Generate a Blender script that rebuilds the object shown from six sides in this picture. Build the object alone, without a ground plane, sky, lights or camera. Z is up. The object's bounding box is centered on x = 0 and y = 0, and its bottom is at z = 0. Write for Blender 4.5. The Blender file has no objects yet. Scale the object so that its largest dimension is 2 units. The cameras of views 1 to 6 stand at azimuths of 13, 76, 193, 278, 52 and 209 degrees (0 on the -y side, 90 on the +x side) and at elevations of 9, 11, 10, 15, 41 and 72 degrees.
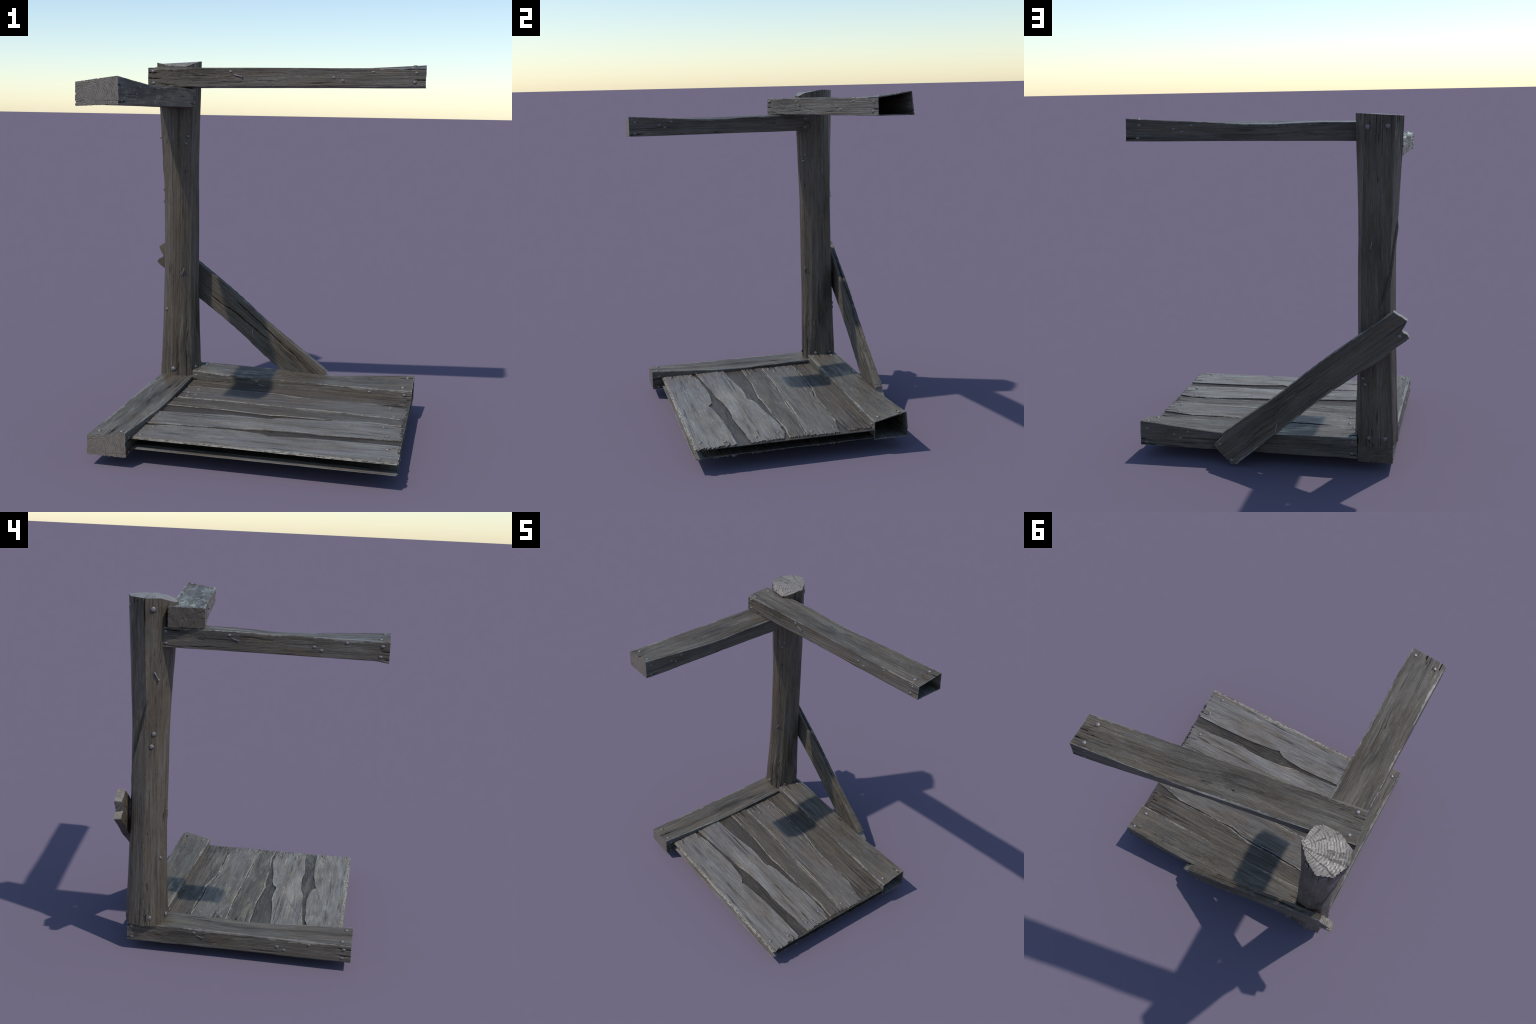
import bpy, math, random
import numpy as np
from mathutils import Vector, Matrix

rng = random.Random(11)

# ------------------------------------------------------------------ noise
def _hash(ix, iy, iz, seed):
    h = (ix * 374761393 + iy * 668265263 + iz * 2147483647 + seed * 1274126177) & 0xFFFFFFFF
    h = ((h ^ (h >> 13)) * 1274126177) & 0xFFFFFFFF
    h = ((h ^ (h >> 16)) * 2246822519) & 0xFFFFFFFF
    return ((h ^ (h >> 15)) & 0xFFFFFF) / float(0xFFFFFF)

def vnoise(x, y, z, seed=0):
    """Smooth value noise in -1..1 on numpy arrays."""
    x, y, z = np.broadcast_arrays(np.asarray(x, float), np.asarray(y, float), np.asarray(z, float))
    ix, iy, iz = (np.floor(a).astype(np.int64) for a in (x, y, z))
    fx, fy, fz = x - ix, y - iy, z - iz
    fx, fy, fz = (f * f * (3 - 2 * f) for f in (fx, fy, fz))
    out = 0.0
    for dx in (0, 1):
        for dy in (0, 1):
            for dz in (0, 1):
                w = (fx if dx else 1 - fx) * (fy if dy else 1 - fy) * (fz if dz else 1 - fz)
                out = out + w * _hash(ix + dx, iy + dy, iz + dz, seed)
    return out * 2 - 1

def fbm(x, y, z, seed=0, octaves=3):
    v, a, f = 0.0, 0.5, 1.0
    for o in range(octaves):
        v = v + a * vnoise(x * f, y * f, z * f, seed + o * 17)
        a *= 0.5
        f *= 2.03
    return v

def smooth(a, b, x):
    t = np.clip((np.asarray(x, float) - a) / (b - a), 0, 1)
    return t * t * (3 - 2 * t)

def curve(pts):
    """Smooth interpolation through hand placed (t, value) control points."""
    xs = np.array([p[0] for p in pts], float)
    ys = np.array([p[1] for p in pts], float)
    def f(t):
        t = np.asarray(t, float)
        i = np.clip(np.searchsorted(xs, t) - 1, 0, len(xs) - 2)
        h = xs[i + 1] - xs[i]
        k = (t - xs[i]) / h
        m = np.gradient(ys, xs)
        k2, k3 = k * k, k * k * k
        return ((2 * k3 - 3 * k2 + 1) * ys[i] + (k3 - 2 * k2 + k) * h * m[i]
                + (-2 * k3 + 3 * k2) * ys[i + 1] + (k3 - k2) * h * m[i + 1])
    return f

def line(pts):
    xs = [p[0] for p in pts]
    ys = [p[1] for p in pts]
    return lambda t: np.interp(t, xs, ys)

# -------------------------------------------------------------- materials
def new_material(name):
    m = bpy.data.materials.new(name)
    m.use_nodes = True
    nt = m.node_tree
    nt.nodes.clear()
    out = nt.nodes.new("ShaderNodeOutputMaterial")
    b = nt.nodes.new("ShaderNodeBsdfPrincipled")
    nt.links.new(b.outputs[0], out.inputs[0])
    return m, nt, b

class Kit:
    """Small helpers that wire nodes."""
    def __init__(self, nt):
        self.nt = nt
    def link(self, a, b):
        self.nt.links.new(a, b)
    def set(self, sock, v):
        if hasattr(v, "is_output"):
            self.link(v, sock)
        else:
            sock.default_value = v
    def vmath(self, op, a, b):
        n = self.nt.nodes.new("ShaderNodeVectorMath")
        n.operation = op
        self.set(n.inputs[0], a)
        self.set(n.inputs[1], b)
        return n.outputs[0]
    def math(self, op, a, b=0.0, clamp=False):
        n = self.nt.nodes.new("ShaderNodeMath")
        n.operation = op
        n.use_clamp = clamp
        self.set(n.inputs[0], a)
        self.set(n.inputs[1], b)
        return n.outputs[0]
    def noise(self, vec, scale=1.0, detail=4.0, rough=0.55, dist=0.0):
        n = self.nt.nodes.new("ShaderNodeTexNoise")
        self.set(n.inputs["Vector"], vec)
        n.inputs["Scale"].default_value = scale
        n.inputs["Detail"].default_value = detail
        n.inputs["Roughness"].default_value = rough
        n.inputs["Distortion"].default_value = dist
        return n.outputs["Fac"]
    def ramp(self, fac, stops):
        n = self.nt.nodes.new("ShaderNodeValToRGB")
        self.set(n.inputs[0], fac)
        el = n.color_ramp.elements
        el[0].position, el[0].color = stops[0][0], (*stops[0][1], 1)
        el[1].position, el[1].color = stops[-1][0], (*stops[-1][1], 1)
        for p, c in stops[1:-1]:
            e = el.new(p)
            e.color = (*c, 1)
        return n.outputs[0]
    def mask(self, fac, a, b):
        n = self.nt.nodes.new("ShaderNodeMapRange")
        n.interpolation_type = "SMOOTHSTEP"
        self.set(n.inputs[0], fac)
        n.inputs[1].default_value, n.inputs[2].default_value = a, b
        return n.outputs[0]
    def mix(self, fac, a, b, mode="MIX"):
        n = self.nt.nodes.new("ShaderNodeMix")
        n.data_type = "RGBA"
        n.blend_type = mode
        self.set(n.inputs[0], fac)
        for s, v in ((n.inputs[6], a), (n.inputs[7], b)):
            self.set(s, v if hasattr(v, "is_output") else (*v, 1))
        return n.outputs[2]

def wood_material(name, dark, mid, light, pale, patch=0.30, pale_amount=0.3, rough=0.46, bump=0.8, wear=0.5, spec=0.4, knots=(), streaky=0.22, banded=0.27, gloss=1.0):
    """Weathered grey wood whose grain runs along each part's local X axis."""
    m, nt, b = new_material(name)
    k = Kit(nt)
    tc = nt.nodes.new("ShaderNodeTexCoord").outputs["Object"]
    rnd = nt.nodes.new("ShaderNodeObjectInfo").outputs["Random"]
    comb = nt.nodes.new("ShaderNodeCombineXYZ")
    for i, s in enumerate((31.0, 17.0, 23.0)):
        k.link(k.math("MULTIPLY", rnd, s), comb.inputs[i])
    p = k.vmath("ADD", tc, comb.outputs[0])
    # slow sideways wander of the grain
    wob = nt.nodes.new("ShaderNodeTexNoise")
    k.link(k.vmath("MULTIPLY", p, (2.4, 8, 8)), wob.inputs["Vector"])
    wob.inputs["Scale"].default_value = 1.0
    wob.inputs["Detail"].default_value = 2.0
    off = k.vmath("MULTIPLY", k.vmath("SUBTRACT", wob.outputs["Color"], (0.5, 0.5, 0.5)), (0.0, 0.013, 0.013))
    pw = k.vmath("ADD", p, off)
    # knots: the grain swings round an oval heart
    heart = None
    for c in knots:
        q = k.vmath("MULTIPLY", k.vmath("SUBTRACT", tc, c), (6.0, 17, 17))
        ln = nt.nodes.new("ShaderNodeVectorMath")
        ln.operation = "LENGTH"
        k.link(q, ln.inputs[0])
        fall = k.math("POWER", 2.718, k.math("MULTIPLY", k.math("MULTIPLY", ln.outputs["Value"], ln.outputs["Value"]), -0.9))
        sh = nt.nodes.new("ShaderNodeCombineXYZ")
        k.link(k.math("MULTIPLY", fall, 0.022), sh.inputs[1])
        k.link(k.math("MULTIPLY", fall, 0.022), sh.inputs[2])
        pw = k.vmath("ADD", pw, sh.outputs[0])
        heart = fall if heart is None else k.math("ADD", heart, fall)
    fibre = k.noise(k.vmath("MULTIPLY", pw, (5, 520, 520)), 1, 3, 0.6)
    fine = k.noise(k.vmath("MULTIPLY", pw, (2.6, 250, 250)), 1, 5, 0.7)
    streak = k.noise(k.vmath("MULTIPLY", pw, (0.9, 62, 62)), 1, 4, 0.6)
    band = k.noise(k.vmath("MULTIPLY", pw, (0.9, 20, 20)), 1, 3, 0.55)
    blot = k.noise(k.vmath("MULTIPLY", p, (3.0, 14, 14)), 1, 6, 0.65, 0.5)
    speck = k.noise(k.vmath("MULTIPLY", p, (130, 420, 420)), 1, 3, 0.6)
    v = k.math("ADD", k.math("MULTIPLY", streak, streaky), k.math("MULTIPLY", band, banded))
    v = k.math("ADD", v, k.math("MULTIPLY", fine, 0.46))
    v = k.math("ADD", v, k.math("MULTIPLY", fibre, 0.26))
    v = k.math("ADD", v, 0.5 * (1.0 - streaky - banded - 0.46 - 0.26))
    v = k.math("ADD", v, k.math("MULTIPLY", k.math("SUBTRACT", blot, 0.5), patch))
    if heart is not None:
        v = k.math("SUBTRACT", v, k.math("MULTIPLY", heart, 0.07))
    col = k.ramp(v, [(0.34, dark), (0.49, mid), (0.66, light)])
    # brown drift, then bleached silver streaks
    hue = k.mask(k.noise(k.vmath("MULTIPLY", p, (3, 13, 13)), 1, 5, 0.65), 0.42, 0.64)
    col = k.mix(k.math("MULTIPLY", hue, 0.75), col, (0.98, 0.86, 0.71), "MULTIPLY")
    grey = k.mask(k.noise(k.vmath("MULTIPLY", pw, (4, 46, 46)), 1, 6, 0.75, 0.3), 0.54, 0.70)
    col = k.mix(k.math("MULTIPLY", grey, pale_amount), col, pale)
    # thin dark checks that follow the grain
    chk = k.noise(k.vmath("MULTIPLY", pw, (0.7, 48, 48)), 1, 1.0, 0.5)
    ridge = k.math("ABSOLUTE", k.math("SUBTRACT", chk, 0.5))
    gate = k.mask(k.noise(k.vmath("MULTIPLY", p, (1.6, 20, 20)), 1, 2, 0.5), 0.54, 0.64)
    crack = k.math("MULTIPLY", k.math("SUBTRACT", 1.0, k.mask(ridge, 0.003, 0.015)), gate)
    col = k.mix(k.math("MULTIPLY", crack, 0.85), col, tuple(c * 0.2 for c in dark))
    # worn, paler arrises
    pt = nt.nodes.new("ShaderNodeNewGeometry").outputs["Pointiness"]
    edge = k.math("MULTIPLY", k.mask(pt, 0.515, 0.57), k.mask(blot, 0.36, 0.54))
    col = k.mix(k.math("MULTIPLY", edge, wear), col, pale)
    col = k.mix(1.0, col, (0.94, 0.94, 0.945), "MULTIPLY")
    col = k.mix(0.5, col, k.ramp(speck, [(0.3, (0.66, 0.66, 0.66)), (0.7, (1.30, 1.30, 1.30))]), "MULTIPLY")
    k.link(col, b.inputs["Base Color"])
    r = k.math("ADD", rough, k.math("MULTIPLY", k.math("SUBTRACT", 0.5, blot), 1.0))
    r = k.math("ADD", r, k.math("MULTIPLY", k.math("SUBTRACT", 0.5, fine), 0.3), True)
    wet = k.math("MULTIPLY", k.mask(k.noise(k.vmath("MULTIPLY", p, (7, 34, 34)), 1, 4, 0.6), 0.53, 0.62), gloss)
    r = k.math("SUBTRACT", r, k.math("MULTIPLY", wet, 0.26))
    k.link(k.math("MAXIMUM", r, 0.14), b.inputs["Roughness"])
    b.inputs["Specular IOR Level"].default_value = spec
    h = k.math("ADD", k.math("MULTIPLY", streak, 0.55), k.math("MULTIPLY", fine, 0.75))
    h = k.math("SUBTRACT", h, k.math("MULTIPLY", crack, 1.0))
    bn = nt.nodes.new("ShaderNodeBump")
    bn.inputs["Strength"].default_value = min(1.0, bump + 0.2)
    bn.inputs["Distance"].default_value = 0.008
    k.link(h, bn.inputs["Height"])
    k.link(bn.outputs[0], b.inputs["Normal"])
    return m

def edge_material():
    """Broken long edge of the front plank: pale torn fibres with dark pits."""
    m, nt, b = new_material("plank_torn_edge")
    k = Kit(nt)
    p = nt.nodes.new("ShaderNodeTexCoord").outputs["Object"]
    pit = k.noise(k.vmath("MULTIPLY", p, (45, 130, 130)), 1, 4, 0.6)
    st = k.noise(k.vmath("MULTIPLY", p, (6, 160, 160)), 1, 4, 0.6)
    col = k.ramp(st, [(0.35, (0.13, 0.11, 0.085)), (0.55, (0.24, 0.215, 0.175)), (0.7, (0.32, 0.295, 0.245))])
    col = k.mix(k.math('MULTIPLY', k.mask(pit, 0.54, 0.68), 0.8), col, (0.06, 0.048, 0.035))
    k.link(col, b.inputs["Base Color"])
    b.inputs["Roughness"].default_value = 0.45
    bn = nt.nodes.new("ShaderNodeBump")
    bn.inputs["Strength"].default_value = 0.9
    bn.inputs["Distance"].default_value = 0.006
    k.link(k.math("SUBTRACT", st, k.mask(pit, 0.54, 0.63)), bn.inputs["Height"])
    k.link(bn.outputs[0], b.inputs["Normal"])
    return m

def end_grain_material(name, dark, light, centre, scale=120.0, rough=0.42, bump=0.8, strong=0.30):
    """Cut end of a timber: growth rings round a heart, crossed by radial checks."""
    m, nt, b = new_material(name)
    k = Kit(nt)
    p = nt.nodes.new("ShaderNodeTexCoord").outputs["Object"]
    q = k.vmath("MULTIPLY", k.vmath("SUBTRACT", p, (0, centre[0], centre[1])), (0, 1, 1))
    wob = nt.nodes.new("ShaderNodeTexNoise")
    k.link(q, wob.inputs["Vector"])
    wob.inputs["Scale"].default_value = 22
    q2 = k.vmath("ADD", q, k.vmath("MULTIPLY", k.vmath("SUBTRACT", wob.outputs["Color"], (0.5, 0.5, 0.5)), (0, 0.022, 0.022)))
    ln = nt.nodes.new("ShaderNodeVectorMath")
    ln.operation = "LENGTH"
    k.link(q2, ln.inputs[0])
    ring = k.math("SINE", k.math("MULTIPLY", ln.outputs["Value"], scale * 2 * math.pi))
    ring = k.mask(ring, 0.1, 1.0)
    ring = k.math("MULTIPLY", ring, k.mask(k.noise(q, 34, 4, 0.65), 0.40, 0.60))
    blot = k.noise(q, 20, 5, 0.65)
    speck = k.noise(p, 330, 3, 0.6)
    v = k.math("ADD", k.math("MULTIPLY", ring, -strong), k.math("ADD", k.math("MULTIPLY", blot, 0.75), k.math("MULTIPLY", speck, 0.35)))
    col = k.ramp(v, [(0.16, dark), (0.42, tuple((a + 2 * c) / 3 for a, c in zip(dark, light))), (0.70, light)])
    # radial checks: thin wedges by bearing round the heart
    sep = nt.nodes.new("ShaderNodeSeparateXYZ")
    k.link(q2, sep.inputs[0])
    ang = k.math("ARCTAN2", sep.outputs[2], sep.outputs[1])
    ck = nt.nodes.new("ShaderNodeTexNoise")
    ck.noise_dimensions = "1D"
    k.link(k.math("MULTIPLY", ang, 0.7), ck.inputs["W"])
    ck.inputs["Detail"].default_value = 1.0
    ck.inputs["Scale"].default_value = 1.0
    cr = k.math("ABSOLUTE", k.math("SUBTRACT", ck.outputs["Fac"], 0.5))
    crack = k.math("MULTIPLY", k.math("SUBTRACT", 1.0, k.mask(cr, 0.003, 0.012)), k.mask(blot, 0.42, 0.54))
    col = k.mix(k.math("MULTIPLY", crack, 0.7), col, tuple(c * 0.4 for c in dark))
    k.link(col, b.inputs["Base Color"])
    b.inputs["Roughness"].default_value = rough
    bn = nt.nodes.new("ShaderNodeBump")
    bn.inputs["Strength"].default_value = bump
    bn.inputs["Distance"].default_value = 0.005
    k.link(k.math("SUBTRACT", k.math("SUBTRACT", k.math("MULTIPLY", blot, 0.4), k.math("MULTIPLY", ring, 0.7)), crack), bn.inputs["Height"])
    k.link(bn.outputs[0], b.inputs["Normal"])
    return m

def metal_material():
    m, nt, b = new_material("nail_steel")
    k = Kit(nt)
    p = nt.nodes.new("ShaderNodeTexCoord").outputs["Object"]
    rnd = nt.nodes.new("ShaderNodeObjectInfo").outputs["Random"]
    comb = nt.nodes.new("ShaderNodeCombineXYZ")
    k.link(k.math("MULTIPLY", rnd, 5.0), comb.inputs[0])
    n = k.noise(k.vmath("ADD", p, comb.outputs[0]), 140, 4, 0.6)
    k.link(k.ramp(n, [(0.36, (0.13, 0.095, 0.07)), (0.5, (0.165, 0.16, 0.165)), (0.7, (0.25, 0.25, 0.26))]), b.inputs["Base Color"])
    b.inputs["Metallic"].default_value = 0.35
    b.inputs["Roughness"].default_value = 0.42
    return m

def rust_material():
    m, nt, b = new_material("nail_rust")
    k = Kit(nt)
    p = nt.nodes.new("ShaderNodeTexCoord").outputs["Object"]
    n = k.noise(p, 190, 4, 0.6)
    k.link(k.ramp(n, [(0.35, (0.022, 0.015, 0.011)), (0.6, (0.060, 0.036, 0.022)), (0.75, (0.11, 0.06, 0.032))]), b.inputs["Base Color"])
    b.inputs["Roughness"].default_value = 0.8
    return m

BEAM_WOOD = wood_material("beam_wood", (0.034, 0.028, 0.022), (0.104, 0.090, 0.072), (0.185, 0.166, 0.140), (0.27, 0.26, 0.235), knots=((0.62, 0.10, 0.10), (0.30, 0.0, 0.06)))
POST_WOOD = wood_material("post_wood", (0.034, 0.027, 0.020), (0.106, 0.088, 0.067), (0.182, 0.158, 0.128), (0.25, 0.24, 0.215), knots=((0.30, 0.06, -0.10),))
BRACE_WOOD = wood_material("brace_wood", (0.033, 0.027, 0.020), (0.103, 0.087, 0.067), (0.178, 0.156, 0.128), (0.25, 0.24, 0.215), knots=((-0.15, 0.20, 0.65),))
PLANK_PALE = wood_material("plank_wood_pale", (0.068, 0.057, 0.049), (0.166, 0.150, 0.136), (0.262, 0.246, 0.232), (0.33, 0.32, 0.31), patch=0.42, pale_amount=0.35, rough=0.38, spec=0.5, streaky=0.14, banded=0.16)
PLANK_MID = wood_material("plank_wood_grey", (0.050, 0.041, 0.033), (0.130, 0.113, 0.096), (0.212, 0.193, 0.172), (0.28, 0.27, 0.25), patch=0.42, pale_amount=0.3, rough=0.42, spec=0.45, streaky=0.14, banded=0.16)
PLANK_BROWN = wood_material("plank_wood_brown", (0.036, 0.029, 0.022), (0.094, 0.079, 0.062), (0.158, 0.138, 0.114), (0.23, 0.22, 0.195), patch=0.38, pale_amount=0.22, rough=0.46, streaky=0.15, banded=0.18)
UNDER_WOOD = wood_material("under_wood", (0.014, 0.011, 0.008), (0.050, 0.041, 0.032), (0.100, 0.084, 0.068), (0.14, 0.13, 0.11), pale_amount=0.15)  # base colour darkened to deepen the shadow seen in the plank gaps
BEAM_WORN = wood_material("beam_wood_bleached", (0.075, 0.066, 0.055), (0.19, 0.176, 0.154), (0.31, 0.295, 0.265), (0.38, 0.37, 0.34), spec=0.7, rough=0.30)
PLANK_WORN = wood_material("plank_wood_bleached", (0.105, 0.09, 0.074), (0.245, 0.226, 0.198), (0.36, 0.34, 0.305), (0.42, 0.41, 0.38), spec=0.5, rough=0.38)
BEAM_END = end_grain_material("beam_end_grain", (0.062, 0.050, 0.039), (0.178, 0.153, 0.127), (0.045, 0.015), 105, bump=0.6, strong=0.24)
BEAM_KNOT = end_grain_material("beam_end_knot", (0.022, 0.016, 0.011), (0.080, 0.063, 0.047), (0.11, 0.055), 20, bump=0.5, strong=0.0)
POST_END = end_grain_material("post_end_grain", (0.115, 0.096, 0.079), (0.222, 0.196, 0.170), (0.105, 0.03), 66, 0.40, 0.7)
BRACE_END = end_grain_material("brace_end_grain", (0.075, 0.060, 0.045), (0.24, 0.21, 0.172), (0.08, 0.60), 90)
TORN_EDGE = edge_material()
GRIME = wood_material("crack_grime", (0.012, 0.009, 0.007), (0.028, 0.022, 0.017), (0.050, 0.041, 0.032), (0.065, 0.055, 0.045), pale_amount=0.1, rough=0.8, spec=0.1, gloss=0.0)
STEEL = metal_material()
RUST = rust_material()

# ------------------------------------------------------------ mesh makers
def make_object(name, verts, faces, mats, face_mats, parent, matrix=Matrix(), angle=40):
    me = bpy.data.meshes.new(name)
    me.from_pydata([tuple(v) for v in np.asarray(verts).tolist()], [], faces)
    for m in mats:
        me.materials.append(m)
    if face_mats is not None:
        me.polygons.foreach_set("material_index", np.asarray(face_mats, dtype=np.int32))
    me.polygons.foreach_set("use_smooth", np.ones(len(me.polygons), dtype=bool))
    me.update()
    me.validate()
    me.set_sharp_from_angle(angle=math.radians(angle))
    ob = bpy.data.objects.new(name, me)
    bpy.context.scene.collection.objects.link(ob)
    ob.parent = parent
    ob.matrix_local = matrix
    return ob

def spaced(n, cluster=0.5):
    t = np.linspace(0, 1, n + 1)
    return (1 - cluster) * t + cluster * (0.5 - 0.5 * np.cos(np.pi * t))

class Crack:
    """A groove on one face: start, end (metres along the board), offset across, depth, width."""
    def __init__(self, face, x0, x1, c0, c1, depth, width, wander=0.004, seed=0):
        self.__dict__.update(locals())
    def depth_at(self, face, x, c):
        if face != self.face:
            return 0.0
        t = (x - self.x0) / (self.x1 - self.x0)
        mid = self.c0 + (self.c1 - self.c0) * t + self.wander * vnoise(x * 11, self.seed * 3.7, 0.5, self.seed)
        inside = smooth(-0.02, 0.08, t) * (1 - smooth(0.55, 1.0, t))
        return self.depth * inside * np.exp(-((c - mid) / self.width) ** 2)

def board_surface(shape, n_len, n_wid, n_hei, relief, cracks, seed, round_r, end0=None, end1=None,
                  hollow=0.0, grain_len=3.0, front_mat=0, worn=None, worn_width=0.004):
    """Closed board. shape(u) -> four corner curves (y,z): front-low, back-low, back-top, front-top, plus x.
    end0/end1(y fraction) -> extra length at the two ends (ragged fibres)."""
    us, vs, ws = spaced(n_len, 0.35), spaced(n_wid, 0.45), spaced(n_hei, 0.45)
    idx, P, N, F, C = {}, [], [], [], []
    def add(i, j, kk):
        key = (i, j, kk)
        if key not in idx:
            idx[key] = len(P)
            P.append((us[i], vs[j], ws[kk]))
            nv = np.zeros(3)
            if j == 0: nv[1] -= 1
            if j == n_wid: nv[1] += 1
            if kk == 0: nv[2] -= 1
            if kk == n_hei: nv[2] += 1
            N.append(nv)
        return idx[key]
    faces, fm = [], []
    I, J, K = n_len, n_wid, n_hei
    for i in range(I):
        for j in range(J):
            faces.append((add(i, j, 0), add(i, j + 1, 0), add(i + 1, j + 1, 0), add(i + 1, j, 0))); fm.append(0)
            faces.append((add(i, j, K), add(i + 1, j, K), add(i + 1, j + 1, K), add(i, j + 1, K))); fm.append(0)
        for kk in range(K):
            faces.append((add(i, 0, kk), add(i + 1, 0, kk), add(i + 1, 0, kk + 1), add(i, 0, kk + 1))); fm.append(front_mat)
            faces.append((add(i, J, kk), add(i, J, kk + 1), add(i + 1, J, kk + 1), add(i + 1, J, kk))); fm.append(0)
    for j in range(J):
        for kk in range(K):
            faces.append((add(0, j, kk), add(0, j, kk + 1), add(0, j + 1, kk + 1), add(0, j + 1, kk))); fm.append(1)
            if not hollow:
                faces.append((add(I, j, kk), add(I, j + 1, kk), add(I, j + 1, kk + 1), add(I, j, kk + 1))); fm.append(2)
    P = np.array(P)
    N = np.array(N)
    u, v, w = P.T
    def place(u, v, w):
        x, fl, bl, bt, ft = shape(u)
        lo_y, lo_z = fl[0] * (1 - v) + bl[0] * v, fl[1] * (1 - v) + bl[1] * v
        hi_y, hi_z = ft[0] * (1 - v) + bt[0] * v, ft[1] * (1 - v) + bt[1] * v
        return x, lo_y * (1 - w) + hi_y * w, lo_z * (1 - w) + hi_z * w
    x, y, z = place(u, v, w)
    width = np.hypot(place(u, v * 0 + 1, w)[1] - place(u, v * 0, w)[1], 0)
    height = place(u, v, w * 0 + 1)[2] - place(u, v, w * 0)[2]
    # rounded, chipped arrises
    top, bot, fr, bk = N[:, 2] > 0, N[:, 2] < 0, N[:, 1] < 0, N[:, 1] > 0
    def radius(edge):
        r = round_r * (0.75 + 0.9 * np.clip(vnoise(x * 9, edge * 7.1, 0, seed + 5), -0.6, 1) + 0.5 * vnoise(x * 42, edge * 3.3, 0, seed + 9))
        return np.clip(r, 0.0012, 3 * round_r)
    dy, dz = np.zeros_like(x), np.zeros_like(x)
    for is_top, is_back, e in ((True, False, 0), (True, True, 1), (False, False, 2), (False, True, 3)):
        r = np.minimum(radius(e), np.minimum(width, height) * 0.45)
        a = (1 - v if is_back else v) * width
        h = (1 - w if is_top else w) * height
        near = (a < r) & (h < r)
        ca, ch = r - a, r - h
        d = np.hypot(ca, ch) + 1e-9
        s = np.where(near, np.minimum(1.0, r / d), 1.0)
        na, nh = r - ca * s, r - ch * s
        dy += np.where(near, (na - a) * (-1 if is_back else 1), 0)
        dz += np.where(near, (nh - h) * (-1 if is_top else 1), 0)
    y, z = y + dy, z + dz
    # fibres, undulation and cracks push the faces in or out
    g = 0.0008 + relief * (0.7 * fbm(x * grain_len, y * 55, z * 55, seed, 3) + 0.55 * vnoise(x * 7, y * 150, z * 150, seed + 3)
                  + 0.8 * vnoise(x * 2.2, y * 9, z * 9, seed + 21))
    ln = np.maximum(np.linalg.norm(N, axis=1), 1e-9)
    ny, nz = N[:, 1] / ln, N[:, 2] / ln
    y, z = y + g * ny, z + g * nz
    sunk = np.zeros_like(x)
    for c in cracks:
        for face, sel, coord, axis, sgn in (("top", top, v * width, 1, -1), ("bottom", bot, v * width, 1, 1), ("front", fr, w * height, 0, 1), ("back", bk, w * height, 0, -1)):
            if c.face != face:
                continue
            d = c.depth_at(face, x, coord) * sel
            sunk = np.maximum(sunk, d)
            if axis:
                z = z + sgn * d
            else:
                y = y + sgn * d
    L = x.max() - x.min()
    if end0 is not None:
        x = x - end0(v) * (1 - smooth(0, 0.10, u))
    if end1 is not None:
        x = x + end1(v) * smooth(0.90, 1, u)
    for lim, sg in ((0, -1), (1, 1)):
        sel = (u == lim)
        x = x + np.where(sel, sg * (0.0016 * fbm(y * 60, z * 25, 1.0, seed + 31, 3) + 0.0004), 0)
    V = np.stack([x, y, z], 1)
    if worn is not None:
        # bleached arrises in broken runs along the upper edges, grime in the deep checks
        Q = np.array(faces)
        tag = np.array(fm)
        ef = (np.minimum(v, 1 - v) * width)[Q].mean(1)
        side = np.where(v < 0.5, 0.0, 1.0)[Q[:, 0]]
        cx, hi = x[Q].mean(1), ((1 - w) * height)[Q].mean(1)
        lim = worn_width * (0.5 + 1.2 * vnoise(cx * 7, side * 5.3, 0.2, seed + 61) + 0.8 * vnoise(cx * 55, side * 5.3, 0.7, seed + 62))
        tag[(tag == 0) & (w[Q].min(1) > 0.5) & (ef < lim) & (hi < np.maximum(lim, 0.003))] = worn
        tag[(sunk[Q].mean(1) > 0.0030) & ((tag == 0) | (tag == worn))] = worn + 1
        fm = tag.tolist()
    if hollow:
        # open end: a rim, then an inner skin that runs back to a blind end
        rimkeys = ([(j, 0) for j in range(J)] + [(J, kk) for kk in range(K)] + [(j, K) for j in range(J, 0, -1)] + [(0, kk) for kk in range(K, 0, -1)])
        outer = [idx[(I, j, kk)] for j, kk in rimkeys]
        stations = np.linspace(0.999, 0.03, 14)
        base = len(V)
        extra = []
        for s in stations:
            for j, kk in rimkeys:
                uu = np.array([s]); vv = np.array([vs[j]]); ww = np.array([ws[kk]])
                xx, yy, zz = place(uu, vv, ww)
                cx, cy, cz = place(uu, np.array([0.5]), np.array([0.5]))
                wd = abs((place(uu, np.array([1.]), ww)[1] - place(uu, np.array([0.]), ww)[1])[0])
                hg = (place(uu, vv, np.array([1.]))[2] - place(uu, vv, np.array([0.]))[2])[0]
                extra.append((xx[0], cy[0] + (yy[0] - cy[0]) * (1 - 2 * hollow / wd), cz[0] + (zz[0] - cz[0]) * (1 - 2 * hollow / hg)))
        n = len(rimkeys)
        V = np.vstack([V, np.array(extra)])
        for a in range(n):
            bnx = (a + 1) % n
            faces.append((outer[a], outer[bnx], base + bnx, base + a)); fm.append(0)
            for s in range(len(stations) - 1):
                o = base + s * n
                faces.append((o + a, o + bnx, o + n + bnx, o + n + a)); fm.append(0)
        o = base + (len(stations) - 1) * n
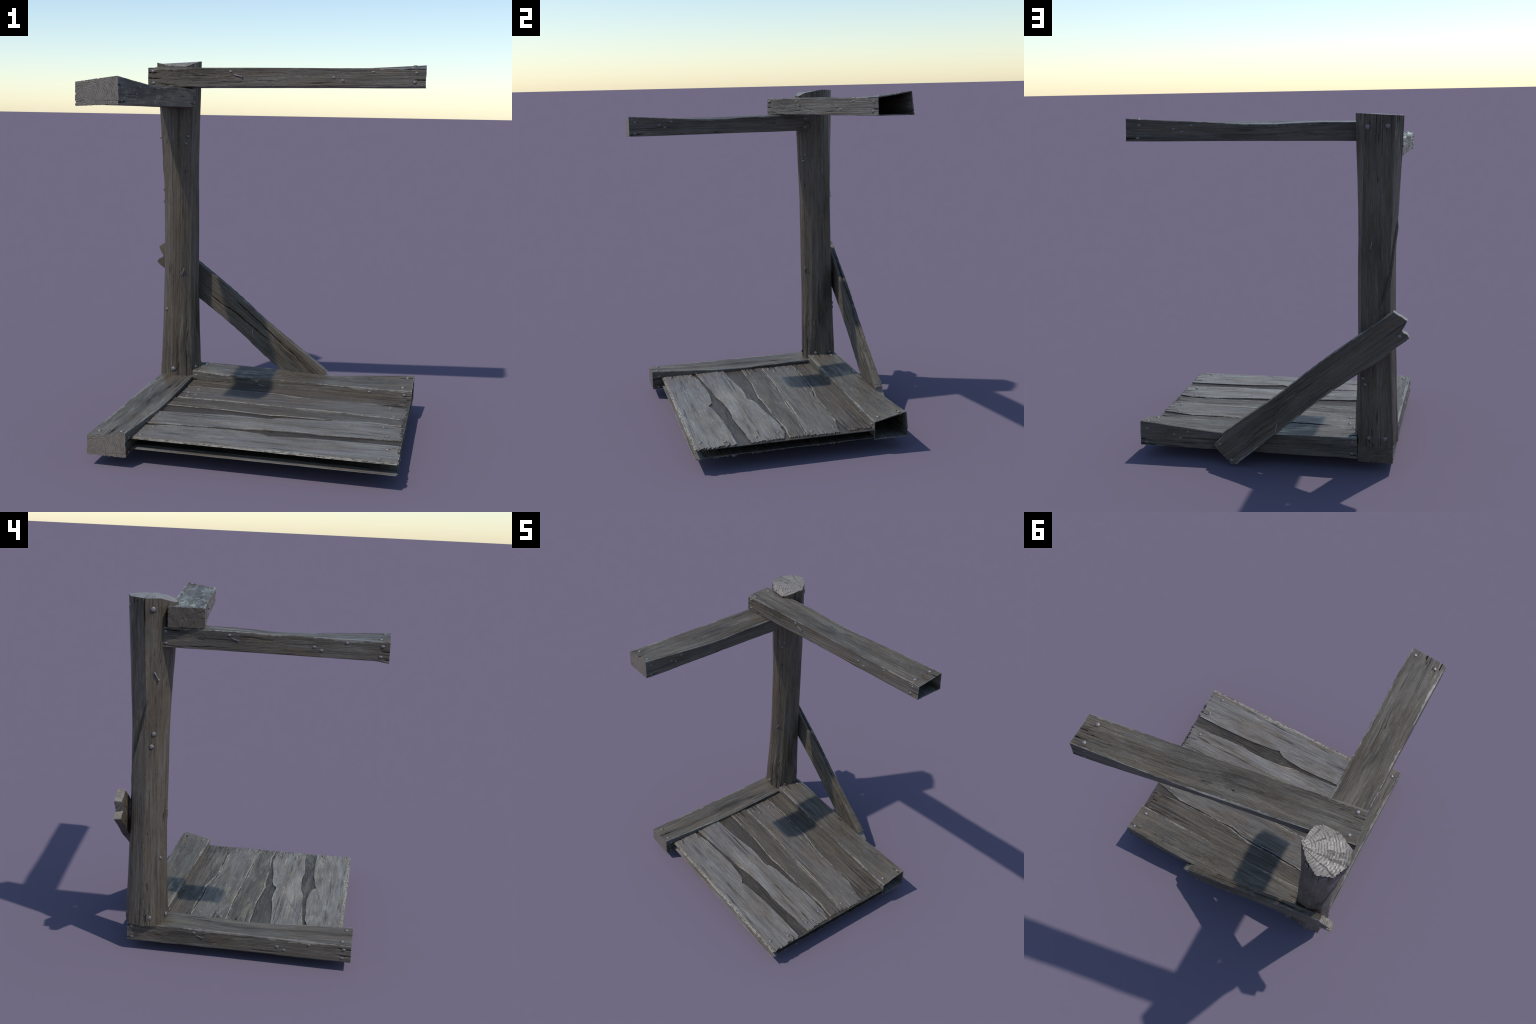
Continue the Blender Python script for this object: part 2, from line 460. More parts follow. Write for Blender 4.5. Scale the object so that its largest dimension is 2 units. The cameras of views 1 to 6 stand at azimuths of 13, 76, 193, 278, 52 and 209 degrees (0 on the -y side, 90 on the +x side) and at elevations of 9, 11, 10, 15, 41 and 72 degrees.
        faces.append(tuple(o + a for a in range(n))); fm.append(0)
    return V, faces, fm

# ------------------------------------------------------------------ nails
def dome_mesh():
    """Round nail head with a rusty sunk rim."""
    verts, faces, fm = [], [], []
    prof = [(1.36, -0.12, 1), (1.26, 0.05, 1), (1.05, 0.06, 1), (1.0, 0.08, 0), (0.94, 0.24, 0), (0.80, 0.36, 0), (0.58, 0.45, 0), (0.30, 0.50, 0)]
    n = 18
    for r, h, _ in prof:
        for a in range(n):
            t = 2 * math.pi * a / n
            k = r * (1 + (0.10 * math.sin(3 * t + 1) + 0.06 * math.sin(5 * t) if r > 1.02 else 0))
            verts.append((k * math.cos(t), k * math.sin(t), h))
    verts.append((0, 0, 0.51))
    for q in range(len(prof) - 1):
        for a in range(n):
            b = (a + 1) % n
            faces.append((q * n + a, q * n + b, (q + 1) * n + b, (q + 1) * n + a)); fm.append(1 if prof[q + 1][2] else 0)
    o = (len(prof) - 1) * n
    for a in range(n):
        faces.append((o + a, o + (a + 1) % n, len(verts) - 1)); fm.append(0)
    me = bpy.data.meshes.new("nail")
    me.from_pydata(verts, [], faces)
    me.materials.append(STEEL)
    me.materials.append(RUST)
    me.polygons.foreach_set("material_index", fm)
    me.polygons.foreach_set("use_smooth", [True] * len(faces))
    me.update()
    return me

def bent_mesh():
    """A nail hammered flat: thin shank lying on the wood, small head at its tip."""
    path = [(0, 0, -0.25), (0.02, 0, 0.06), (0.25, 0.01, 0.13), (0.85, 0.05, 0.15), (0.97, 0.06, 0.15)]
    rad = [0.075, 0.085, 0.085, 0.08, 0.08]
    verts, faces = [], []
    n = 10
    def ring(c, d, r):
        d = Vector(d).normalized()
        a = d.cross(Vector((0, 0, 1)))
        a = a.normalized() if a.length > 1e-3 else Vector((0, 1, 0))
        b = a.cross(d)
        for i in range(n):
            t = 2 * math.pi * i / n
            verts.append(tuple(Vector(c) + (a * math.cos(t) + b * math.sin(t)) * r))
    pts = [Vector(p) for p in path]
    for i, c in enumerate(pts):
        d = (pts[min(i + 1, len(pts) - 1)] - pts[max(i - 1, 0)])
        ring(c, d, rad[i])
    d = pts[-1] - pts[-2]
    ring(pts[-1], d, 0.17)
    ring(pts[-1] + d.normalized() * 0.07, d, 0.16)
    rows = len(verts) // n
    for q in range(rows - 1):
        for a in range(n):
            b = (a + 1) % n
            faces.append((q * n + a, q * n + b, (q + 1) * n + b, (q + 1) * n + a))
    faces.append(tuple((rows - 1) * n + a for a in range(n)))
    me = bpy.data.meshes.new("bent_nail")
    me.from_pydata(verts, [], faces)
    me.materials.append(STEEL)
    me.polygons.foreach_set("use_smooth", [True] * len(faces))
    me.update()
    return me

NAIL, BENT = dome_mesh(), bent_mesh()
proto_nail = bpy.data.objects.new("nail", NAIL)
proto_bent = bpy.data.objects.new("bent_nail", BENT)

def put_nail(parent, point, normal, radius, bent=None, along=None, squash=1.0):
    ob = (proto_bent if bent is not None else proto_nail).copy()
    bpy.context.scene.collection.objects.link(ob)
    z = Vector(normal).normalized()
    x = Vector(bent).normalized() if bent is not None else Vector(along) if along is not None else Vector((rng.uniform(-1, 1), rng.uniform(-1, 1), rng.uniform(-1, 1)))
    x = (x - z * x.dot(z)).normalized()
    y = z.cross(x)
    r = radius * rng.uniform(0.92, 1.08)
    m = Matrix((x, y, z)).transposed().to_4x4()
    ob.parent = parent
    ob.matrix_local = Matrix.Translation(Vector(point)) @ m @ Matrix.Diagonal((r * rng.uniform(0.94, 1.06), r * squash, r * (0.6 if bent is not None else 0.5 + 0.5 * squash), 1))
    return ob

# ------------------------------------------------------------------ thing
thing = bpy.data.objects.new("wooden_frame", None)
bpy.context.scene.collection.objects.link(thing)
thing["label"] = "weathered grey timber frame with plank deck, post, arms and brace"
thing["category"] = "wooden structure"

# -------------------------------------------------------------- the beams
# One warped timber, used four times. Local X runs from the post outwards,
# -Y is the straight face, +Y the face whose upper edge sags and then lifts.
SAG = curve([(0, 0.102), (0.2, 0.103), (0.36, 0.100), (0.5, 0.092), (0.62, 0.096), (0.75, 0.106), (0.88, 0.115), (1, 0.124)])
FRONT = curve([(0, 0.104), (0.5, 0.101), (1, 0.098)])
# the shorter one at the rear of the deck is a taller cut
SAG_TALL = curve([(0, 0.123), (0.14, 0.122), (0.26, 0.119), (0.38, 0.115), (0.5, 0.108), (0.62, 0.105), (0.75, 0.117), (0.88, 0.131), (1, 0.146)])
FRONT_TALL = curve([(0, 0.120), (0.25, 0.111), (0.5, 0.106), (0.75, 0.102), (1, 0.104)])

def beam_shape(length, width, sag, face, bow=0.010, flare=0.016, drop=0.0, skew=0.0):
    def shape(u):
        b = 4 * u * (1 - u)
        x = u * length
        fl = (b * 0.5 * bow, -drop * smooth(0.93, 1.0, u))
        bl = (width + b * 0.3 * bow + flare * smooth(0.55, 1, u), 0.0 * u)
        bt = (width + b * bow, sag(u))
        ft = (b * 0.6 * bow, face(u))
        return x, fl, bl, bt, ft
    shape.skew = skew
    return shape

def end_cracks(length, width, height, seed):
    r = random.Random(seed)
    out = []
    for face, span in (("top", width), ("front", height), ("back", height), ("bottom", width)):
        for end in (0, 1):
            for _ in range(4 if span == width else 3):
                c = r.uniform(0.08, 0.92) * span
                l = r.uniform(0.04, 0.17)
                x0, x1 = (-0.01, l) if end == 0 else (length + 0.01, length - l)
                out.append(Crack(face, x0, x1, c, c + r.uniform(-.006, .006), r.uniform(0.003, 0.0065), r.uniform(0.0020, 0.0034), 0.004, r.randint(0, 99)))
        for _ in range(3):
            x0 = r.uniform(0.1, 0.75) * length
            l = r.uniform(0.12, 0.35)
            c = r.uniform(0.1, 0.9) * span
            out.append(Crack(face, x0, x0 + l * r.choice((1, 1, -0.6)), c, c + r.uniform(-.012, .012), r.uniform(0.002, 0.005), r.uniform(0.002, 0.0034), 0.005, r.randint(0, 99)))
    return out

def build_beam(matrix, length, width, seed, sag=SAG, face=FRONT, hollow=0.0, bow=0.010, flare=0.016, drop=0.0, skew=0.0, dish=0.003):
    shape = beam_shape(length, width, sag, face, bow, flare, drop)
    V, F, M = board_surface(shape, 260, 52, 30, 0.0013, end_cracks(length, width, 0.105, seed), seed, 0.0042, hollow=hollow, worn=3, worn_width=0.0085)
    # the free end is sawn at a slant in plan; the upper face is dished towards it
    u, v = np.clip(V[:, 0] / length, 0, 1), np.clip(V[:, 1] / width, 0, 1)
    V[:, 0] += skew * v * smooth(0.6, 1.0, u)
    on_top = smooth(0.7, 0.95, V[:, 2] / sag(u))
    V[:, 2] -= dish * 4 * v * (1 - v) * on_top * smooth(0.5, 0.7, u) * (1 - smooth(0.85, 1.0, u))
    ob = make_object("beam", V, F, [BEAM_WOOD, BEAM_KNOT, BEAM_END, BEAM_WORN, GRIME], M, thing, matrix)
    def at(face, s, t, r=0.0100, bent=None):
        x, fl, bl, bt, ft = (shape(np.array([s])))
        x = float(x[0])
        c = [(float(np.ravel(q[0])[0]), float(np.ravel(q[1])[0])) for q in (fl, bl, bt, ft)]
        if face == "front":
            p = (x, c[0][0] * (1 - t) + c[3][0] * t, c[0][1] * (1 - t) + c[3][1] * t); n = (0, -1, 0)
        elif face == "back":
            p = (x, c[1][0] * (1 - t) + c[2][0] * t, c[1][1] * (1 - t) + c[2][1] * t); n = (0, 1, 0)
        elif face == "top":
            p = (x, c[3][0] * (1 - t) + c[2][0] * t, c[3][1] * (1 - t) + c[2][1] * t); n = (0, c[3][1] - c[2][1], 0.19)
        else:
            p = (x, c[0][0] * (1 - t) + c[1][0] * t, c[0][1] * (1 - t) + c[1][1] * t); n = (0, 0, -1)
        put_nail(ob, p, n, r, bent, (1, 0, 0), 0.66 if face in ('front', 'back') and bent is None else 1.0)
    for s, t in ((0.018, 0.80), (0.020, 0.20), (0.302, 0.80), (0.675, 0.50), (0.707, 0.34), (0.815, 0.80), (0.968, 0.76), (0.962, 0.24)):
        at("front", s, t)
    at("front", 0.315, 0.64, 0.038, (1, 0, -0.32))
    for s, t in ((0.020, 0.78), (0.022, 0.22), (0.772, 0.80), (0.838, 0.60), (0.808, 0.46), (0.966, 0.72), (0.970, 0.14)):
        at("back", s, t)
    for s, t in ((0.030, 0.14), (0.032, 0.80), (0.958, 0.22), (0.972, 0.84)):
        at("top", s, t, 0.0108)
    return ob

def frame(origin, heading, pitch=0.0):
    return Matrix.Translation(origin) @ Matrix.Rotation(math.radians(heading), 4, "Z") @ Matrix.Rotation(math.radians(pitch), 4, "Y")

build_beam(frame((-0.702, 0.250, 1.845), 8.62, -0.80), 1.508, 0.190, 3, hollow=0.005, skew=0.022, dish=0.007)
build_beam(frame((-0.704, 0.477, 1.738), -90, 0.0), 1.181, 0.203, 8, bow=0.006, flare=0.004, drop=0.010)
build_beam(frame((-0.700, 0.641, 0.057), -90, 0.0), 1.271, 0.197, 15, bow=0.006, flare=0.004)
build_beam(frame((-0.499, 0.452, 0.073), 0, 0.0), 1.289, 0.192, 22, sag=SAG_TALL, face=FRONT_TALL, hollow=0.005, bow=0.008, flare=0.012)

# --------------------------------------------------------------- the deck
DECK_TOP, DECK_MID = 0.1385, 0.1075
TH_BASE = 0.0028

def chips(x, seed):
    """Torn plank edge: slow waver, small teeth and a few sharp steps."""
    a = x * 16 + 0.8 * vnoise(x * 6, seed, 0, seed)
    step = np.abs(a - np.floor(a) - 0.5) ** 3 * 8 * np.sign(vnoise(np.floor(a) * 1.7, seed, 0, seed + 2))
    return 0.0012 * vnoise(x * 75, seed * 1.3, 0, seed) + 0.0022 * vnoise(x * 11, seed * 1.3, 0, seed + 1) + 0.0026 * step * (vnoise(x * 3, seed, 0.5, seed + 3) > 0.1)

def plank_shape(x0, x1, front, back, z0, z1, skirt=0.0, seed=1):
    f, b = line(front), line(back)
    def shape(u):
        x = x0 + (x1 - x0) * u
        jag = chips(x, seed)
        yf = f(x) + (jag if not skirt else 0)
        yb = b(x) - chips(x, seed + 50)
        return x, (yf - skirt, (z1 - 0.0055 if skirt else z0) + 0 * x), (yb, z0 + 0 * x), (yb, z1 + 0 * x), (yf, z1 + 0 * x)
    return shape

def ragged(seed, depth):
    """Splintered plank end: fibres of uneven length."""
    def f(v):
        a = np.floor(v * 13 + 1.2 * vnoise(v * 9, 0, 0, seed))
        step = _hash(a.astype(np.int64), np.full(a.shape, 3, np.int64), np.full(a.shape, seed, np.int64), seed)
        return depth * (step - 0.7) + depth * 0.4 * vnoise(v * 40, 1.5, 0, seed + 1)
    return f

base_front = [(-0.50, -0.520), (0.79, -0.520)]
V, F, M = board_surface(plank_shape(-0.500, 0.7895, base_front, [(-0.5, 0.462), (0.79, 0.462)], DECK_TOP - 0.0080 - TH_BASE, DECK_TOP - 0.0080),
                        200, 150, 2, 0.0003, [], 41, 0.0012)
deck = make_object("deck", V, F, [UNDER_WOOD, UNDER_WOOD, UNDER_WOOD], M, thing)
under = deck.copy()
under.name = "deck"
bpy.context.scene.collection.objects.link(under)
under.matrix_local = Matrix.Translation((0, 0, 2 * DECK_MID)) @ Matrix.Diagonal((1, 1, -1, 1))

gap_a = [(-0.50, -0.374), (-0.466, -0.372), (-0.359, -0.342), (-0.204, -0.333), (-0.055, -0.327), (0.100, -0.342), (0.128, -0.358), (0.136, -0.362), (0.142, -0.372), (0.19, -0.358), (0.339, -0.339), (0.46, -0.334), (0.622, -0.331), (0.79, -0.330)]
lip_b = [(-0.50, -0.342), (-0.277, -0.318), (-0.154, -0.307), (0.0, -0.296), (0.091, -0.278), (0.207, -0.266), (0.316, -0.263), (0.397, -0.274), (0.507, -0.266), (0.63, -0.257), (0.79, -0.252)]
gap_b = [(-0.50, -0.152), (-0.36, -0.142), (-0.234, -0.131), (-0.104, -0.113), (-0.005, -0.112), (0.072, -0.119), (0.105, -0.114), (0.118, -0.100), (0.150, -0.088), (0.195, -0.078), (0.327, -0.068), (0.466, -0.047), (0.587, -0.033), (0.631, -0.044), (0.68, -0.038), (0.79, -0.068)]
lip_c = [(-0.50, -0.028), (-0.35, -0.026), (-0.16, -0.027), (0.0, -0.040), (0.089, -0.048), (0.148, -0.040), (0.3, -0.036), (0.466, -0.030), (0.6, -0.022), (0.68, -0.026), (0.79, -0.030)]
seam = [(-0.50, 0.113), (-0.236, 0.115), (0.03, 0.105), (0.363, 0.095), (0.612, 0.079), (0.79, 0.068)]
gap_d = [(-0.50, 0.322), (-0.428, 0.333), (-0.326, 0.321), (-0.156, 0.309), (0.004, 0.312), (0.082, 0.303), (0.160, 0.284), (0.203, 0.286), (0.289, 0.290), (0.432, 0.288), (0.592, 0.291), (0.656, 0.275), (0.79, 0.252)]
lip_e = [(-0.50, 0.342), (-0.326, 0.333), (-0.156, 0.322), (0.0, 0.323), (0.09, 0.312), (0.16, 0.298), (0.26, 0.296), (0.432, 0.293), (0.60, 0.298), (0.68, 0.306), (0.79, 0.312)]

def plank_cracks(x0, x1, width, seed, extra=()):
    r = random.Random(seed)
    out = list(extra)
    for end in (0, 1):
        for _ in range(7):
            c = r.uniform(0.06, 0.94) * width
            l = r.uniform(0.03, 0.13)
            a, b = (x0 - 0.02, x0 + l) if end == 0 else (x1 + 0.02, x1 - l)
            out.append(Crack("top", a, b, c, c + r.uniform(-.005, .005), r.uniform(0.0025, 0.005), r.uniform(0.0018, 0.0034), 0.002, r.randint(0, 99)))
    for _ in range(3):
        a = r.uniform(x0 + 0.1, x1 - 0.25)
        c = r.uniform(0.1, 0.9) * width
        out.append(Crack("top", a, a + r.uniform(0.1, 0.32), c, c + r.uniform(-.014, .014), r.uniform(0.0018, 0.004), r.uniform(0.0018, 0.003), 0.004, r.randint(0, 99)))
    return out

PLANKS = [
    # x0, x1, front, back, top, wood, width, nails, seed, extra crack
    (-0.500, 0.786, [(-0.50, -0.552), (0.79, -0.548)], gap_a, DECK_TOP, PLANK_PALE, 0.20, [(-0.468, -0.511), (-0.446, -0.388), (0.702, -0.517), (0.730, -0.384)], 51,
     (Crack("top", 0.13, -0.12, 0.18, 0.13, 0.004, 0.002, 0.003, 4), Crack("top", 0.55, 0.74, 0.13, 0.20, 0.0035, 0.002, 0.003, 5))),
    (-0.502, 0.780, lip_b, gap_b, DECK_TOP + 0.0006, PLANK_PALE, 0.19, [(-0.474, -0.199), (0.713, -0.208), (0.683, -0.075)], 52,
     (Crack("top", -0.33, 0.0, 0.02, 0.12, 0.003, 0.002, 0.004, 6), Crack("top", 0.30, 0.46, 0.16, 0.20, 0.003, 0.002, 0.003, 7))),
    (-0.501, 0.770, lip_c, [(a, b - 0.0035) for a, b in seam], DECK_TOP - 0.0028, PLANK_BROWN, 0.14, [], 53,
     (Crack("top", -0.28, -0.14, 0.07, 0.03, 0.003, 0.0025, 0.003, 8),)),
    (-0.482, 0.780, seam, gap_d, DECK_TOP + 0.0002, PLANK_MID, 0.20, [(-0.437, 0.150), (-0.447, 0.211), (-0.397, 0.180), (-0.408, 0.282), (0.720, 0.110), (0.690, 0.245)], 54,
     (Crack("top", 0.04, 0.26, 0.185, 0.155, 0.004, 0.0024, 0.003, 9),)),
    (-0.500, 0.764, lip_e, [(-0.5, 0.464), (0.79, 0.464)], DECK_TOP - 0.0026, PLANK_BROWN, 0.13, [], 55,
     (Crack("top", 0.07, 0.36, 0.01, 0.07, 0.004, 0.0022, 0.003, 10), Crack("top", -0.48, 0.2, 0.05, 0.045, 0.003, 0.002, 0.004, 11))),
]
for n, (x0, x1, front, back, top, wood, width, nails, seed, extra) in enumerate(PLANKS):
    shape = plank_shape(x0, x1, front, back, DECK_TOP - 0.0070, top, skirt=0.017 if n == 0 else 0.0, seed=seed)
    V, F, M = board_surface(shape, 340, 62, 5, 0.0008, plank_cracks(x0, x1, width, seed, extra), seed, 0.0028,
                            end0=ragged(seed + 1, 0.012), end1=ragged(seed + 2, 0.016), front_mat=3 if n == 0 else 0, worn=4, worn_width=0.0065)
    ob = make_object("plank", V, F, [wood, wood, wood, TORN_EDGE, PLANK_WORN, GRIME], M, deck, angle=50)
    for p in nails:
        put_nail(ob, (p[0], p[1], top), (0, 0, 1), 0.0098)
    low = ob.copy()
    bpy.context.scene.collection.objects.link(low)
    low.parent = under
    low.matrix_local = Matrix()

# --------------------------------------------------------------- the post
# Local X runs up the trunk; cross-sections are given as (x, y) in plan.
ring_top = [(-0.116, -0.068), (-0.133, 0.010), (-0.094, 0.097), (-0.013, 0.131), (0.069, 0.081), (0.128, 0.013), (0.107, -0.085), (0.075, -0.119), (-0.023, -0.122)]
ring_mid = [(-0.079, -0.070), (-0.107, 0.002), (-0.082, 0.080), (-0.006, 0.105), (0.080, 0.078), (0.103, 0.012), (0.074, -0.056), (0.036, -0.094), (-0.020, -0.106)]
ring_low = [(-0.096, -0.090), (-0.124, -0.006), (-0.102, 0.078), (-0.018, 0.122), (0.092, 0.092), (0.123, 0.004), (0.094, -0.088), (0.052, -0.114), (-0.018, -0.116)]
top_z = [1.988, 1.985, 1.990, 1.996, 2.000, 2.001, 1.983, 1.964, 1.966]
POST_LOW = 0.157
centre = lambda h: (np.interp(h, [0, 0.30, 0.6, 1], [-0.601, -0.602, -0.603, -0.616]), np.interp(h, [0, 0.3, 0.55, 1], [0.554, 0.551, 0.548, 0.545]))

def build_post():
    n_h, per = 330, 22
    k = len(ring_top)
    n_p = k * per
    hs = spaced(n_h, 0.3)
    t = np.arange(n_p) / per
    i0 = t.astype(int) % k
    fr = t - np.floor(t)
    def around(vals):
        vals = np.array(vals, float)
        # nearly straight facets with softened arrises
        a, b = vals[i0], vals[(i0 + 1) % k]
        lin = a + (b - a) * fr
        pr, nx = vals[(i0 - 1) % k], vals[(i0 + 2) % k]
        cat = 0.5 * ((2 * a) + (-pr + b) * fr + (2 * pr - 5 * a + 4 * b - nx) * fr ** 2 + (-pr + 3 * a - 3 * b + nx) * fr ** 3)
        return lin * 0.95 + cat * 0.05
    rt = np.stack([around([p[0] for p in ring_top]), around([p[1] for p in ring_top])], 1)
    rm = np.stack([around([p[0] for p in ring_mid]), around([p[1] for p in ring_mid])], 1)
    rl = np.stack([around([p[0] for p in ring_low]), around([p[1] for p in ring_low])], 1)
    tz = around(top_z)
    wl, wm = line([(0, 1), (0.16, 0.38), (0.33, 0.0), (1, 0)]), line([(0, 0), (0.16, 0.62), (0.33, 1.0), (0.62, 1.0), (0.78, 0.62), (0.9, 0.25), (1, 0)])
    P, sunk = [], []
    ang = np.arctan2(rt[:, 1], rt[:, 0])
    for h in hs:
        a, b = float(wl(h)), float(wm(h))
        r = rl * a + rm * b + rt * (1 - a - b)
        z = POST_LOW + (tz - POST_LOW) * h
        cx, cy = centre(h)
        d = r / np.linalg.norm(r, axis=1)[:, None]
        px, py = r[:, 0], r[:, 1]
        g = 0.0016 * (0.8 * fbm(z * 2.6, px * 48, py * 48, 71, 3) + 0.6 * vnoise(z * 6, px * 140, py * 140, 73)) + 0.0022 * vnoise(z * 2.0, px * 9, py * 9, 74)
        # deep fissures at the two ends and a few long checks
        deep = np.zeros_like(z)
        for c in POST_CRACKS:
            tt = (z - c[0]) / (c[1] - c[0])
            mid = c[2] + (c[3] - c[2]) * tt + 0.05 * vnoise(z * 7, c[2] * 3, 0, 79)
            da = (ang - mid + math.pi) % (2 * math.pi) - math.pi
            cut = c[4] * smooth(-0.03, 0.1, tt) * (1 - smooth(0.6, 1.0, tt)) * np.exp(-(da * 0.115 / c[5]) ** 2)
            g = g - cut
            deep = np.maximum(deep, cut)
        # a sliver lifted off along a slanting split, from the left face round to the rear
        tt = np.clip((z - 0.95) / 0.50, 0, 1)
        da = ((ang - (1.95 + 1.22 * tt) + math.pi) % (2 * math.pi) - math.pi) * 0.115
        on = smooth(0.93, 1.0, z) * (1 - smooth(1.38, 1.46, z))
        split = on * np.exp(-((da + 0.006) / 0.006) ** 2)
        g = g - 0.011 * split - 0.004 * on * smooth(-0.05, -0.01, da) * (1 - smooth(-0.008, 0.0, da)) + 0.004 * on * np.exp(-((da - 0.008) / 0.010) ** 2)
        # splayed, frayed foot and crown
        g = g + 0.002 * (1 - smooth(0, 0.02, h)) * vnoise(px * 90, py * 90, 0, 77)
        rr = r + d * g[:, None]
        zz = z.copy()
        if h == 0:
            zz = zz + 0.004 * vnoise(px * 55, py * 55, 0, 78)
        P.append(np.stack([zz, cx + rr[:, 0], cy + rr[:, 1]], 1))
        sunk.append(deep)
    faces, fm = [], []
    for i in range(n_h):
        for a in range(n_p):
            b = (a + 1) % n_p
            faces.append((i * n_p + a, i * n_p + b, (i + 1) * n_p + b, (i + 1) * n_p + a))
            fm.append(2 if min(sunk[i][a], sunk[i][b], sunk[i + 1][a]) > 0.0026 else 0)
    V = np.vstack(P)
    # crown: rings of vertices drawn in to the heart
    cx, cy = centre(1.0)
    crown = P[-1]
    heart = np.array([1.992, float(cx), float(cy)])
    rings = [0.975, 0.93, 0.84, 0.72, 0.58, 0.42, 0.26, 0.10]
    prev = n_h * n_p
    for q in rings:
        base = len(V)
        R = heart + (crown - heart) * q
        # the cut is one slanting plane with a lower facet at the front left
        pl = np.clip(1.992 + 0.055 * (R[:, 1] - cx) + 0.075 * (R[:, 2] - cy), 1.97, 2.001)
        plane = np.minimum(pl, 1.990 - 0.20 * (cy - 0.052 - R[:, 2]) )
        R[:, 0] = crown[:, 0] * smooth(0.75, 0.99, q) + plane * (1 - smooth(0.75, 0.99, q))
        R[:, 0] += 0.0011 * fbm(R[:, 1] * 90, R[:, 2] * 90, 0, 90, 2)
        V = np.vstack([V, R])
        for a in range(n_p):
            b = (a + 1) % n_p
            faces.append((prev + a, prev + b, base + b, base + a)); fm.append(1)
        prev = base
    V = np.vstack([V, [heart]])
    for a in range(n_p):
        faces.append((prev + a, prev + (a + 1) % n_p, len(V) - 1)); fm.append(1)
    faces.append(tuple(range(n_p - 1, -1, -1))); fm.append(0)
    # shift the mesh so its local Y,Z axes start at the trunk's centre
    V[:, 1] -= -0.61
    V[:, 2] -= 0.55
    # local (X up, Y = world x, Z = world y)
    m = Matrix(((0, 1, 0, -0.61), (0, 0, 1, 0.55), (1, 0, 0, 0), (0, 0, 0, 1)))
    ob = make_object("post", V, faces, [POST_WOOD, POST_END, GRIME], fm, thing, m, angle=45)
    return ob, P, hs, ang

pr = random.Random(5)
POST_CRACKS = []
for _ in range(26):      # fissures that run down from the crown
    a = pr.uniform(-math.pi, math.pi)
    POST_CRACKS.append((2.02, 2.0 - pr.uniform(0.05, 0.30), a, a + pr.uniform(-.06, .06), pr.uniform(0.003, 0.007), pr.uniform(0.0018, 0.0034)))
for _ in range(26):      # and up from the foot
    a = pr.uniform(-math.pi, math.pi)
    POST_CRACKS.append((0.14, 0.16 + pr.uniform(0.05, 0.28), a, a + pr.uniform(-.06, .06), pr.uniform(0.003, 0.006), pr.uniform(0.0018, 0.0034)))
for _ in range(22):
    a, z0 = pr.uniform(-math.pi, math.pi), pr.uniform(0.3, 1.7)
    POST_CRACKS.append((z0, z0 + pr.uniform(0.15, 0.5) * pr.choice((1, -1)), a, a + pr.uniform(-.12, .12), pr.uniform(0.0015, 0.004), pr.uniform(0.0016, 0.0028)))
post, post_rows, post_hs, post_ang = build_post()

def on_post(bearing, z, radius, bent=None):
    """Nail on the trunk, looked up by bearing in plan (degrees from +x, anticlockwise) and height."""
    i = int(np.argmin([abs(r[:, 0].mean() - z) for r in post_rows]))
    row = post_rows[i]
    c = row.mean(0)
    th = np.arctan2(row[:, 2] - c[2], row[:, 1] - c[1])
    j = int(np.argmin(np.abs((th - math.radians(bearing) + math.pi) % (2 * math.pi) - math.pi)))
    p = row[j]
    q, s = row[(j + 5) % len(row)], row[j - 5]
    n = Vector((0, q[2] - s[2], -(q[1] - s[1])))
    n = n if n.dot(Vector((0, p[1] - c[1], p[2] - c[2]))) > 0 else -n
    off = 0.003 if bent is None else 0.002
    n.normalize()
    put_nail(post, Vector((z, p[1] + 0.61, p[2] - 0.55)) + n * off * 0.3, n, radius, bent)

for b, z, r in ((-98, 0.200, 0.0125), (-20, 0.205, 0.0105), (30, 0.205, 0.0105), (75, 0.205, 0.0125), (118, 0.205, 0.0125), (-165, 0.205, 0.0130),
                (62, 1.930, 0.0140), (115, 1.935, 0.0125), (-170, 1.930, 0.0145),
                (-48, 1.575, 0.0095), (-56, 1.535, 0.0095), (-128, 0.555, 0.0090), (55, 0.545, 0.0100), (62, 0.512, 0.0100),
                (-160, 1.265, 0.0115), (-168, 1.195, 0.0115)):
    on_post(b, z, r)
on_post(-72, 0.765, 0.040, (1, 0.55, 0))
on_post(-163, 1.600, 0.040, (-0.9, 0.1, -0.45))
on_post(80, 1.315, 0.040, (-1, 0.25, 0))

# -------------------------------------------------------------- the brace
# Local X runs down the board, local Y across it (up), local Z outwards (rear).
d = Vector((0.790, 0, -0.613)).normalized()
up = Vector((0.613, 0, 0.790)).normalized()
BR_Y0, BR_Y1 = 0.658, 0.7005
brace_matrix = Matrix((d, up, Vector((0, 1, 0)))).transposed().to_4x4()
up_end = line([(0.140, -1.116), (0.170, -1.122), (0.190, -1.112), (0.204, -1.109), (0.214, -1.137), (0.230, -1.167), (0.262, -1.158), (0.285, -1.147), (0.318, -1.138)])
low_end = line([(0.128, 0.140), (0.146, 0.163), (0.180, 0.170), (0.215, 0.175), (0.262, 0.180), (0.292, 0.177), (0.296, 0.172), (0.299, 0.104), (0.318, 0.098)])
edge_up = curve([(-1.16, 0.315), (-1.0, 0.316), (-0.8, 0.320), (-0.585, 0.320), (-0.3, 0.312), (-0.1, 0.316), (0.18, 0.319)])
edge_low = curve([(-1.16, 0.148), (-1.02, 0.146), (-0.9, 0.142), (-0.69, 0.152), (-0.45, 0.152), (-0.27, 0.143), (-0.1, 0.139), (0.05, 0.133), (0.18, 0.128)])

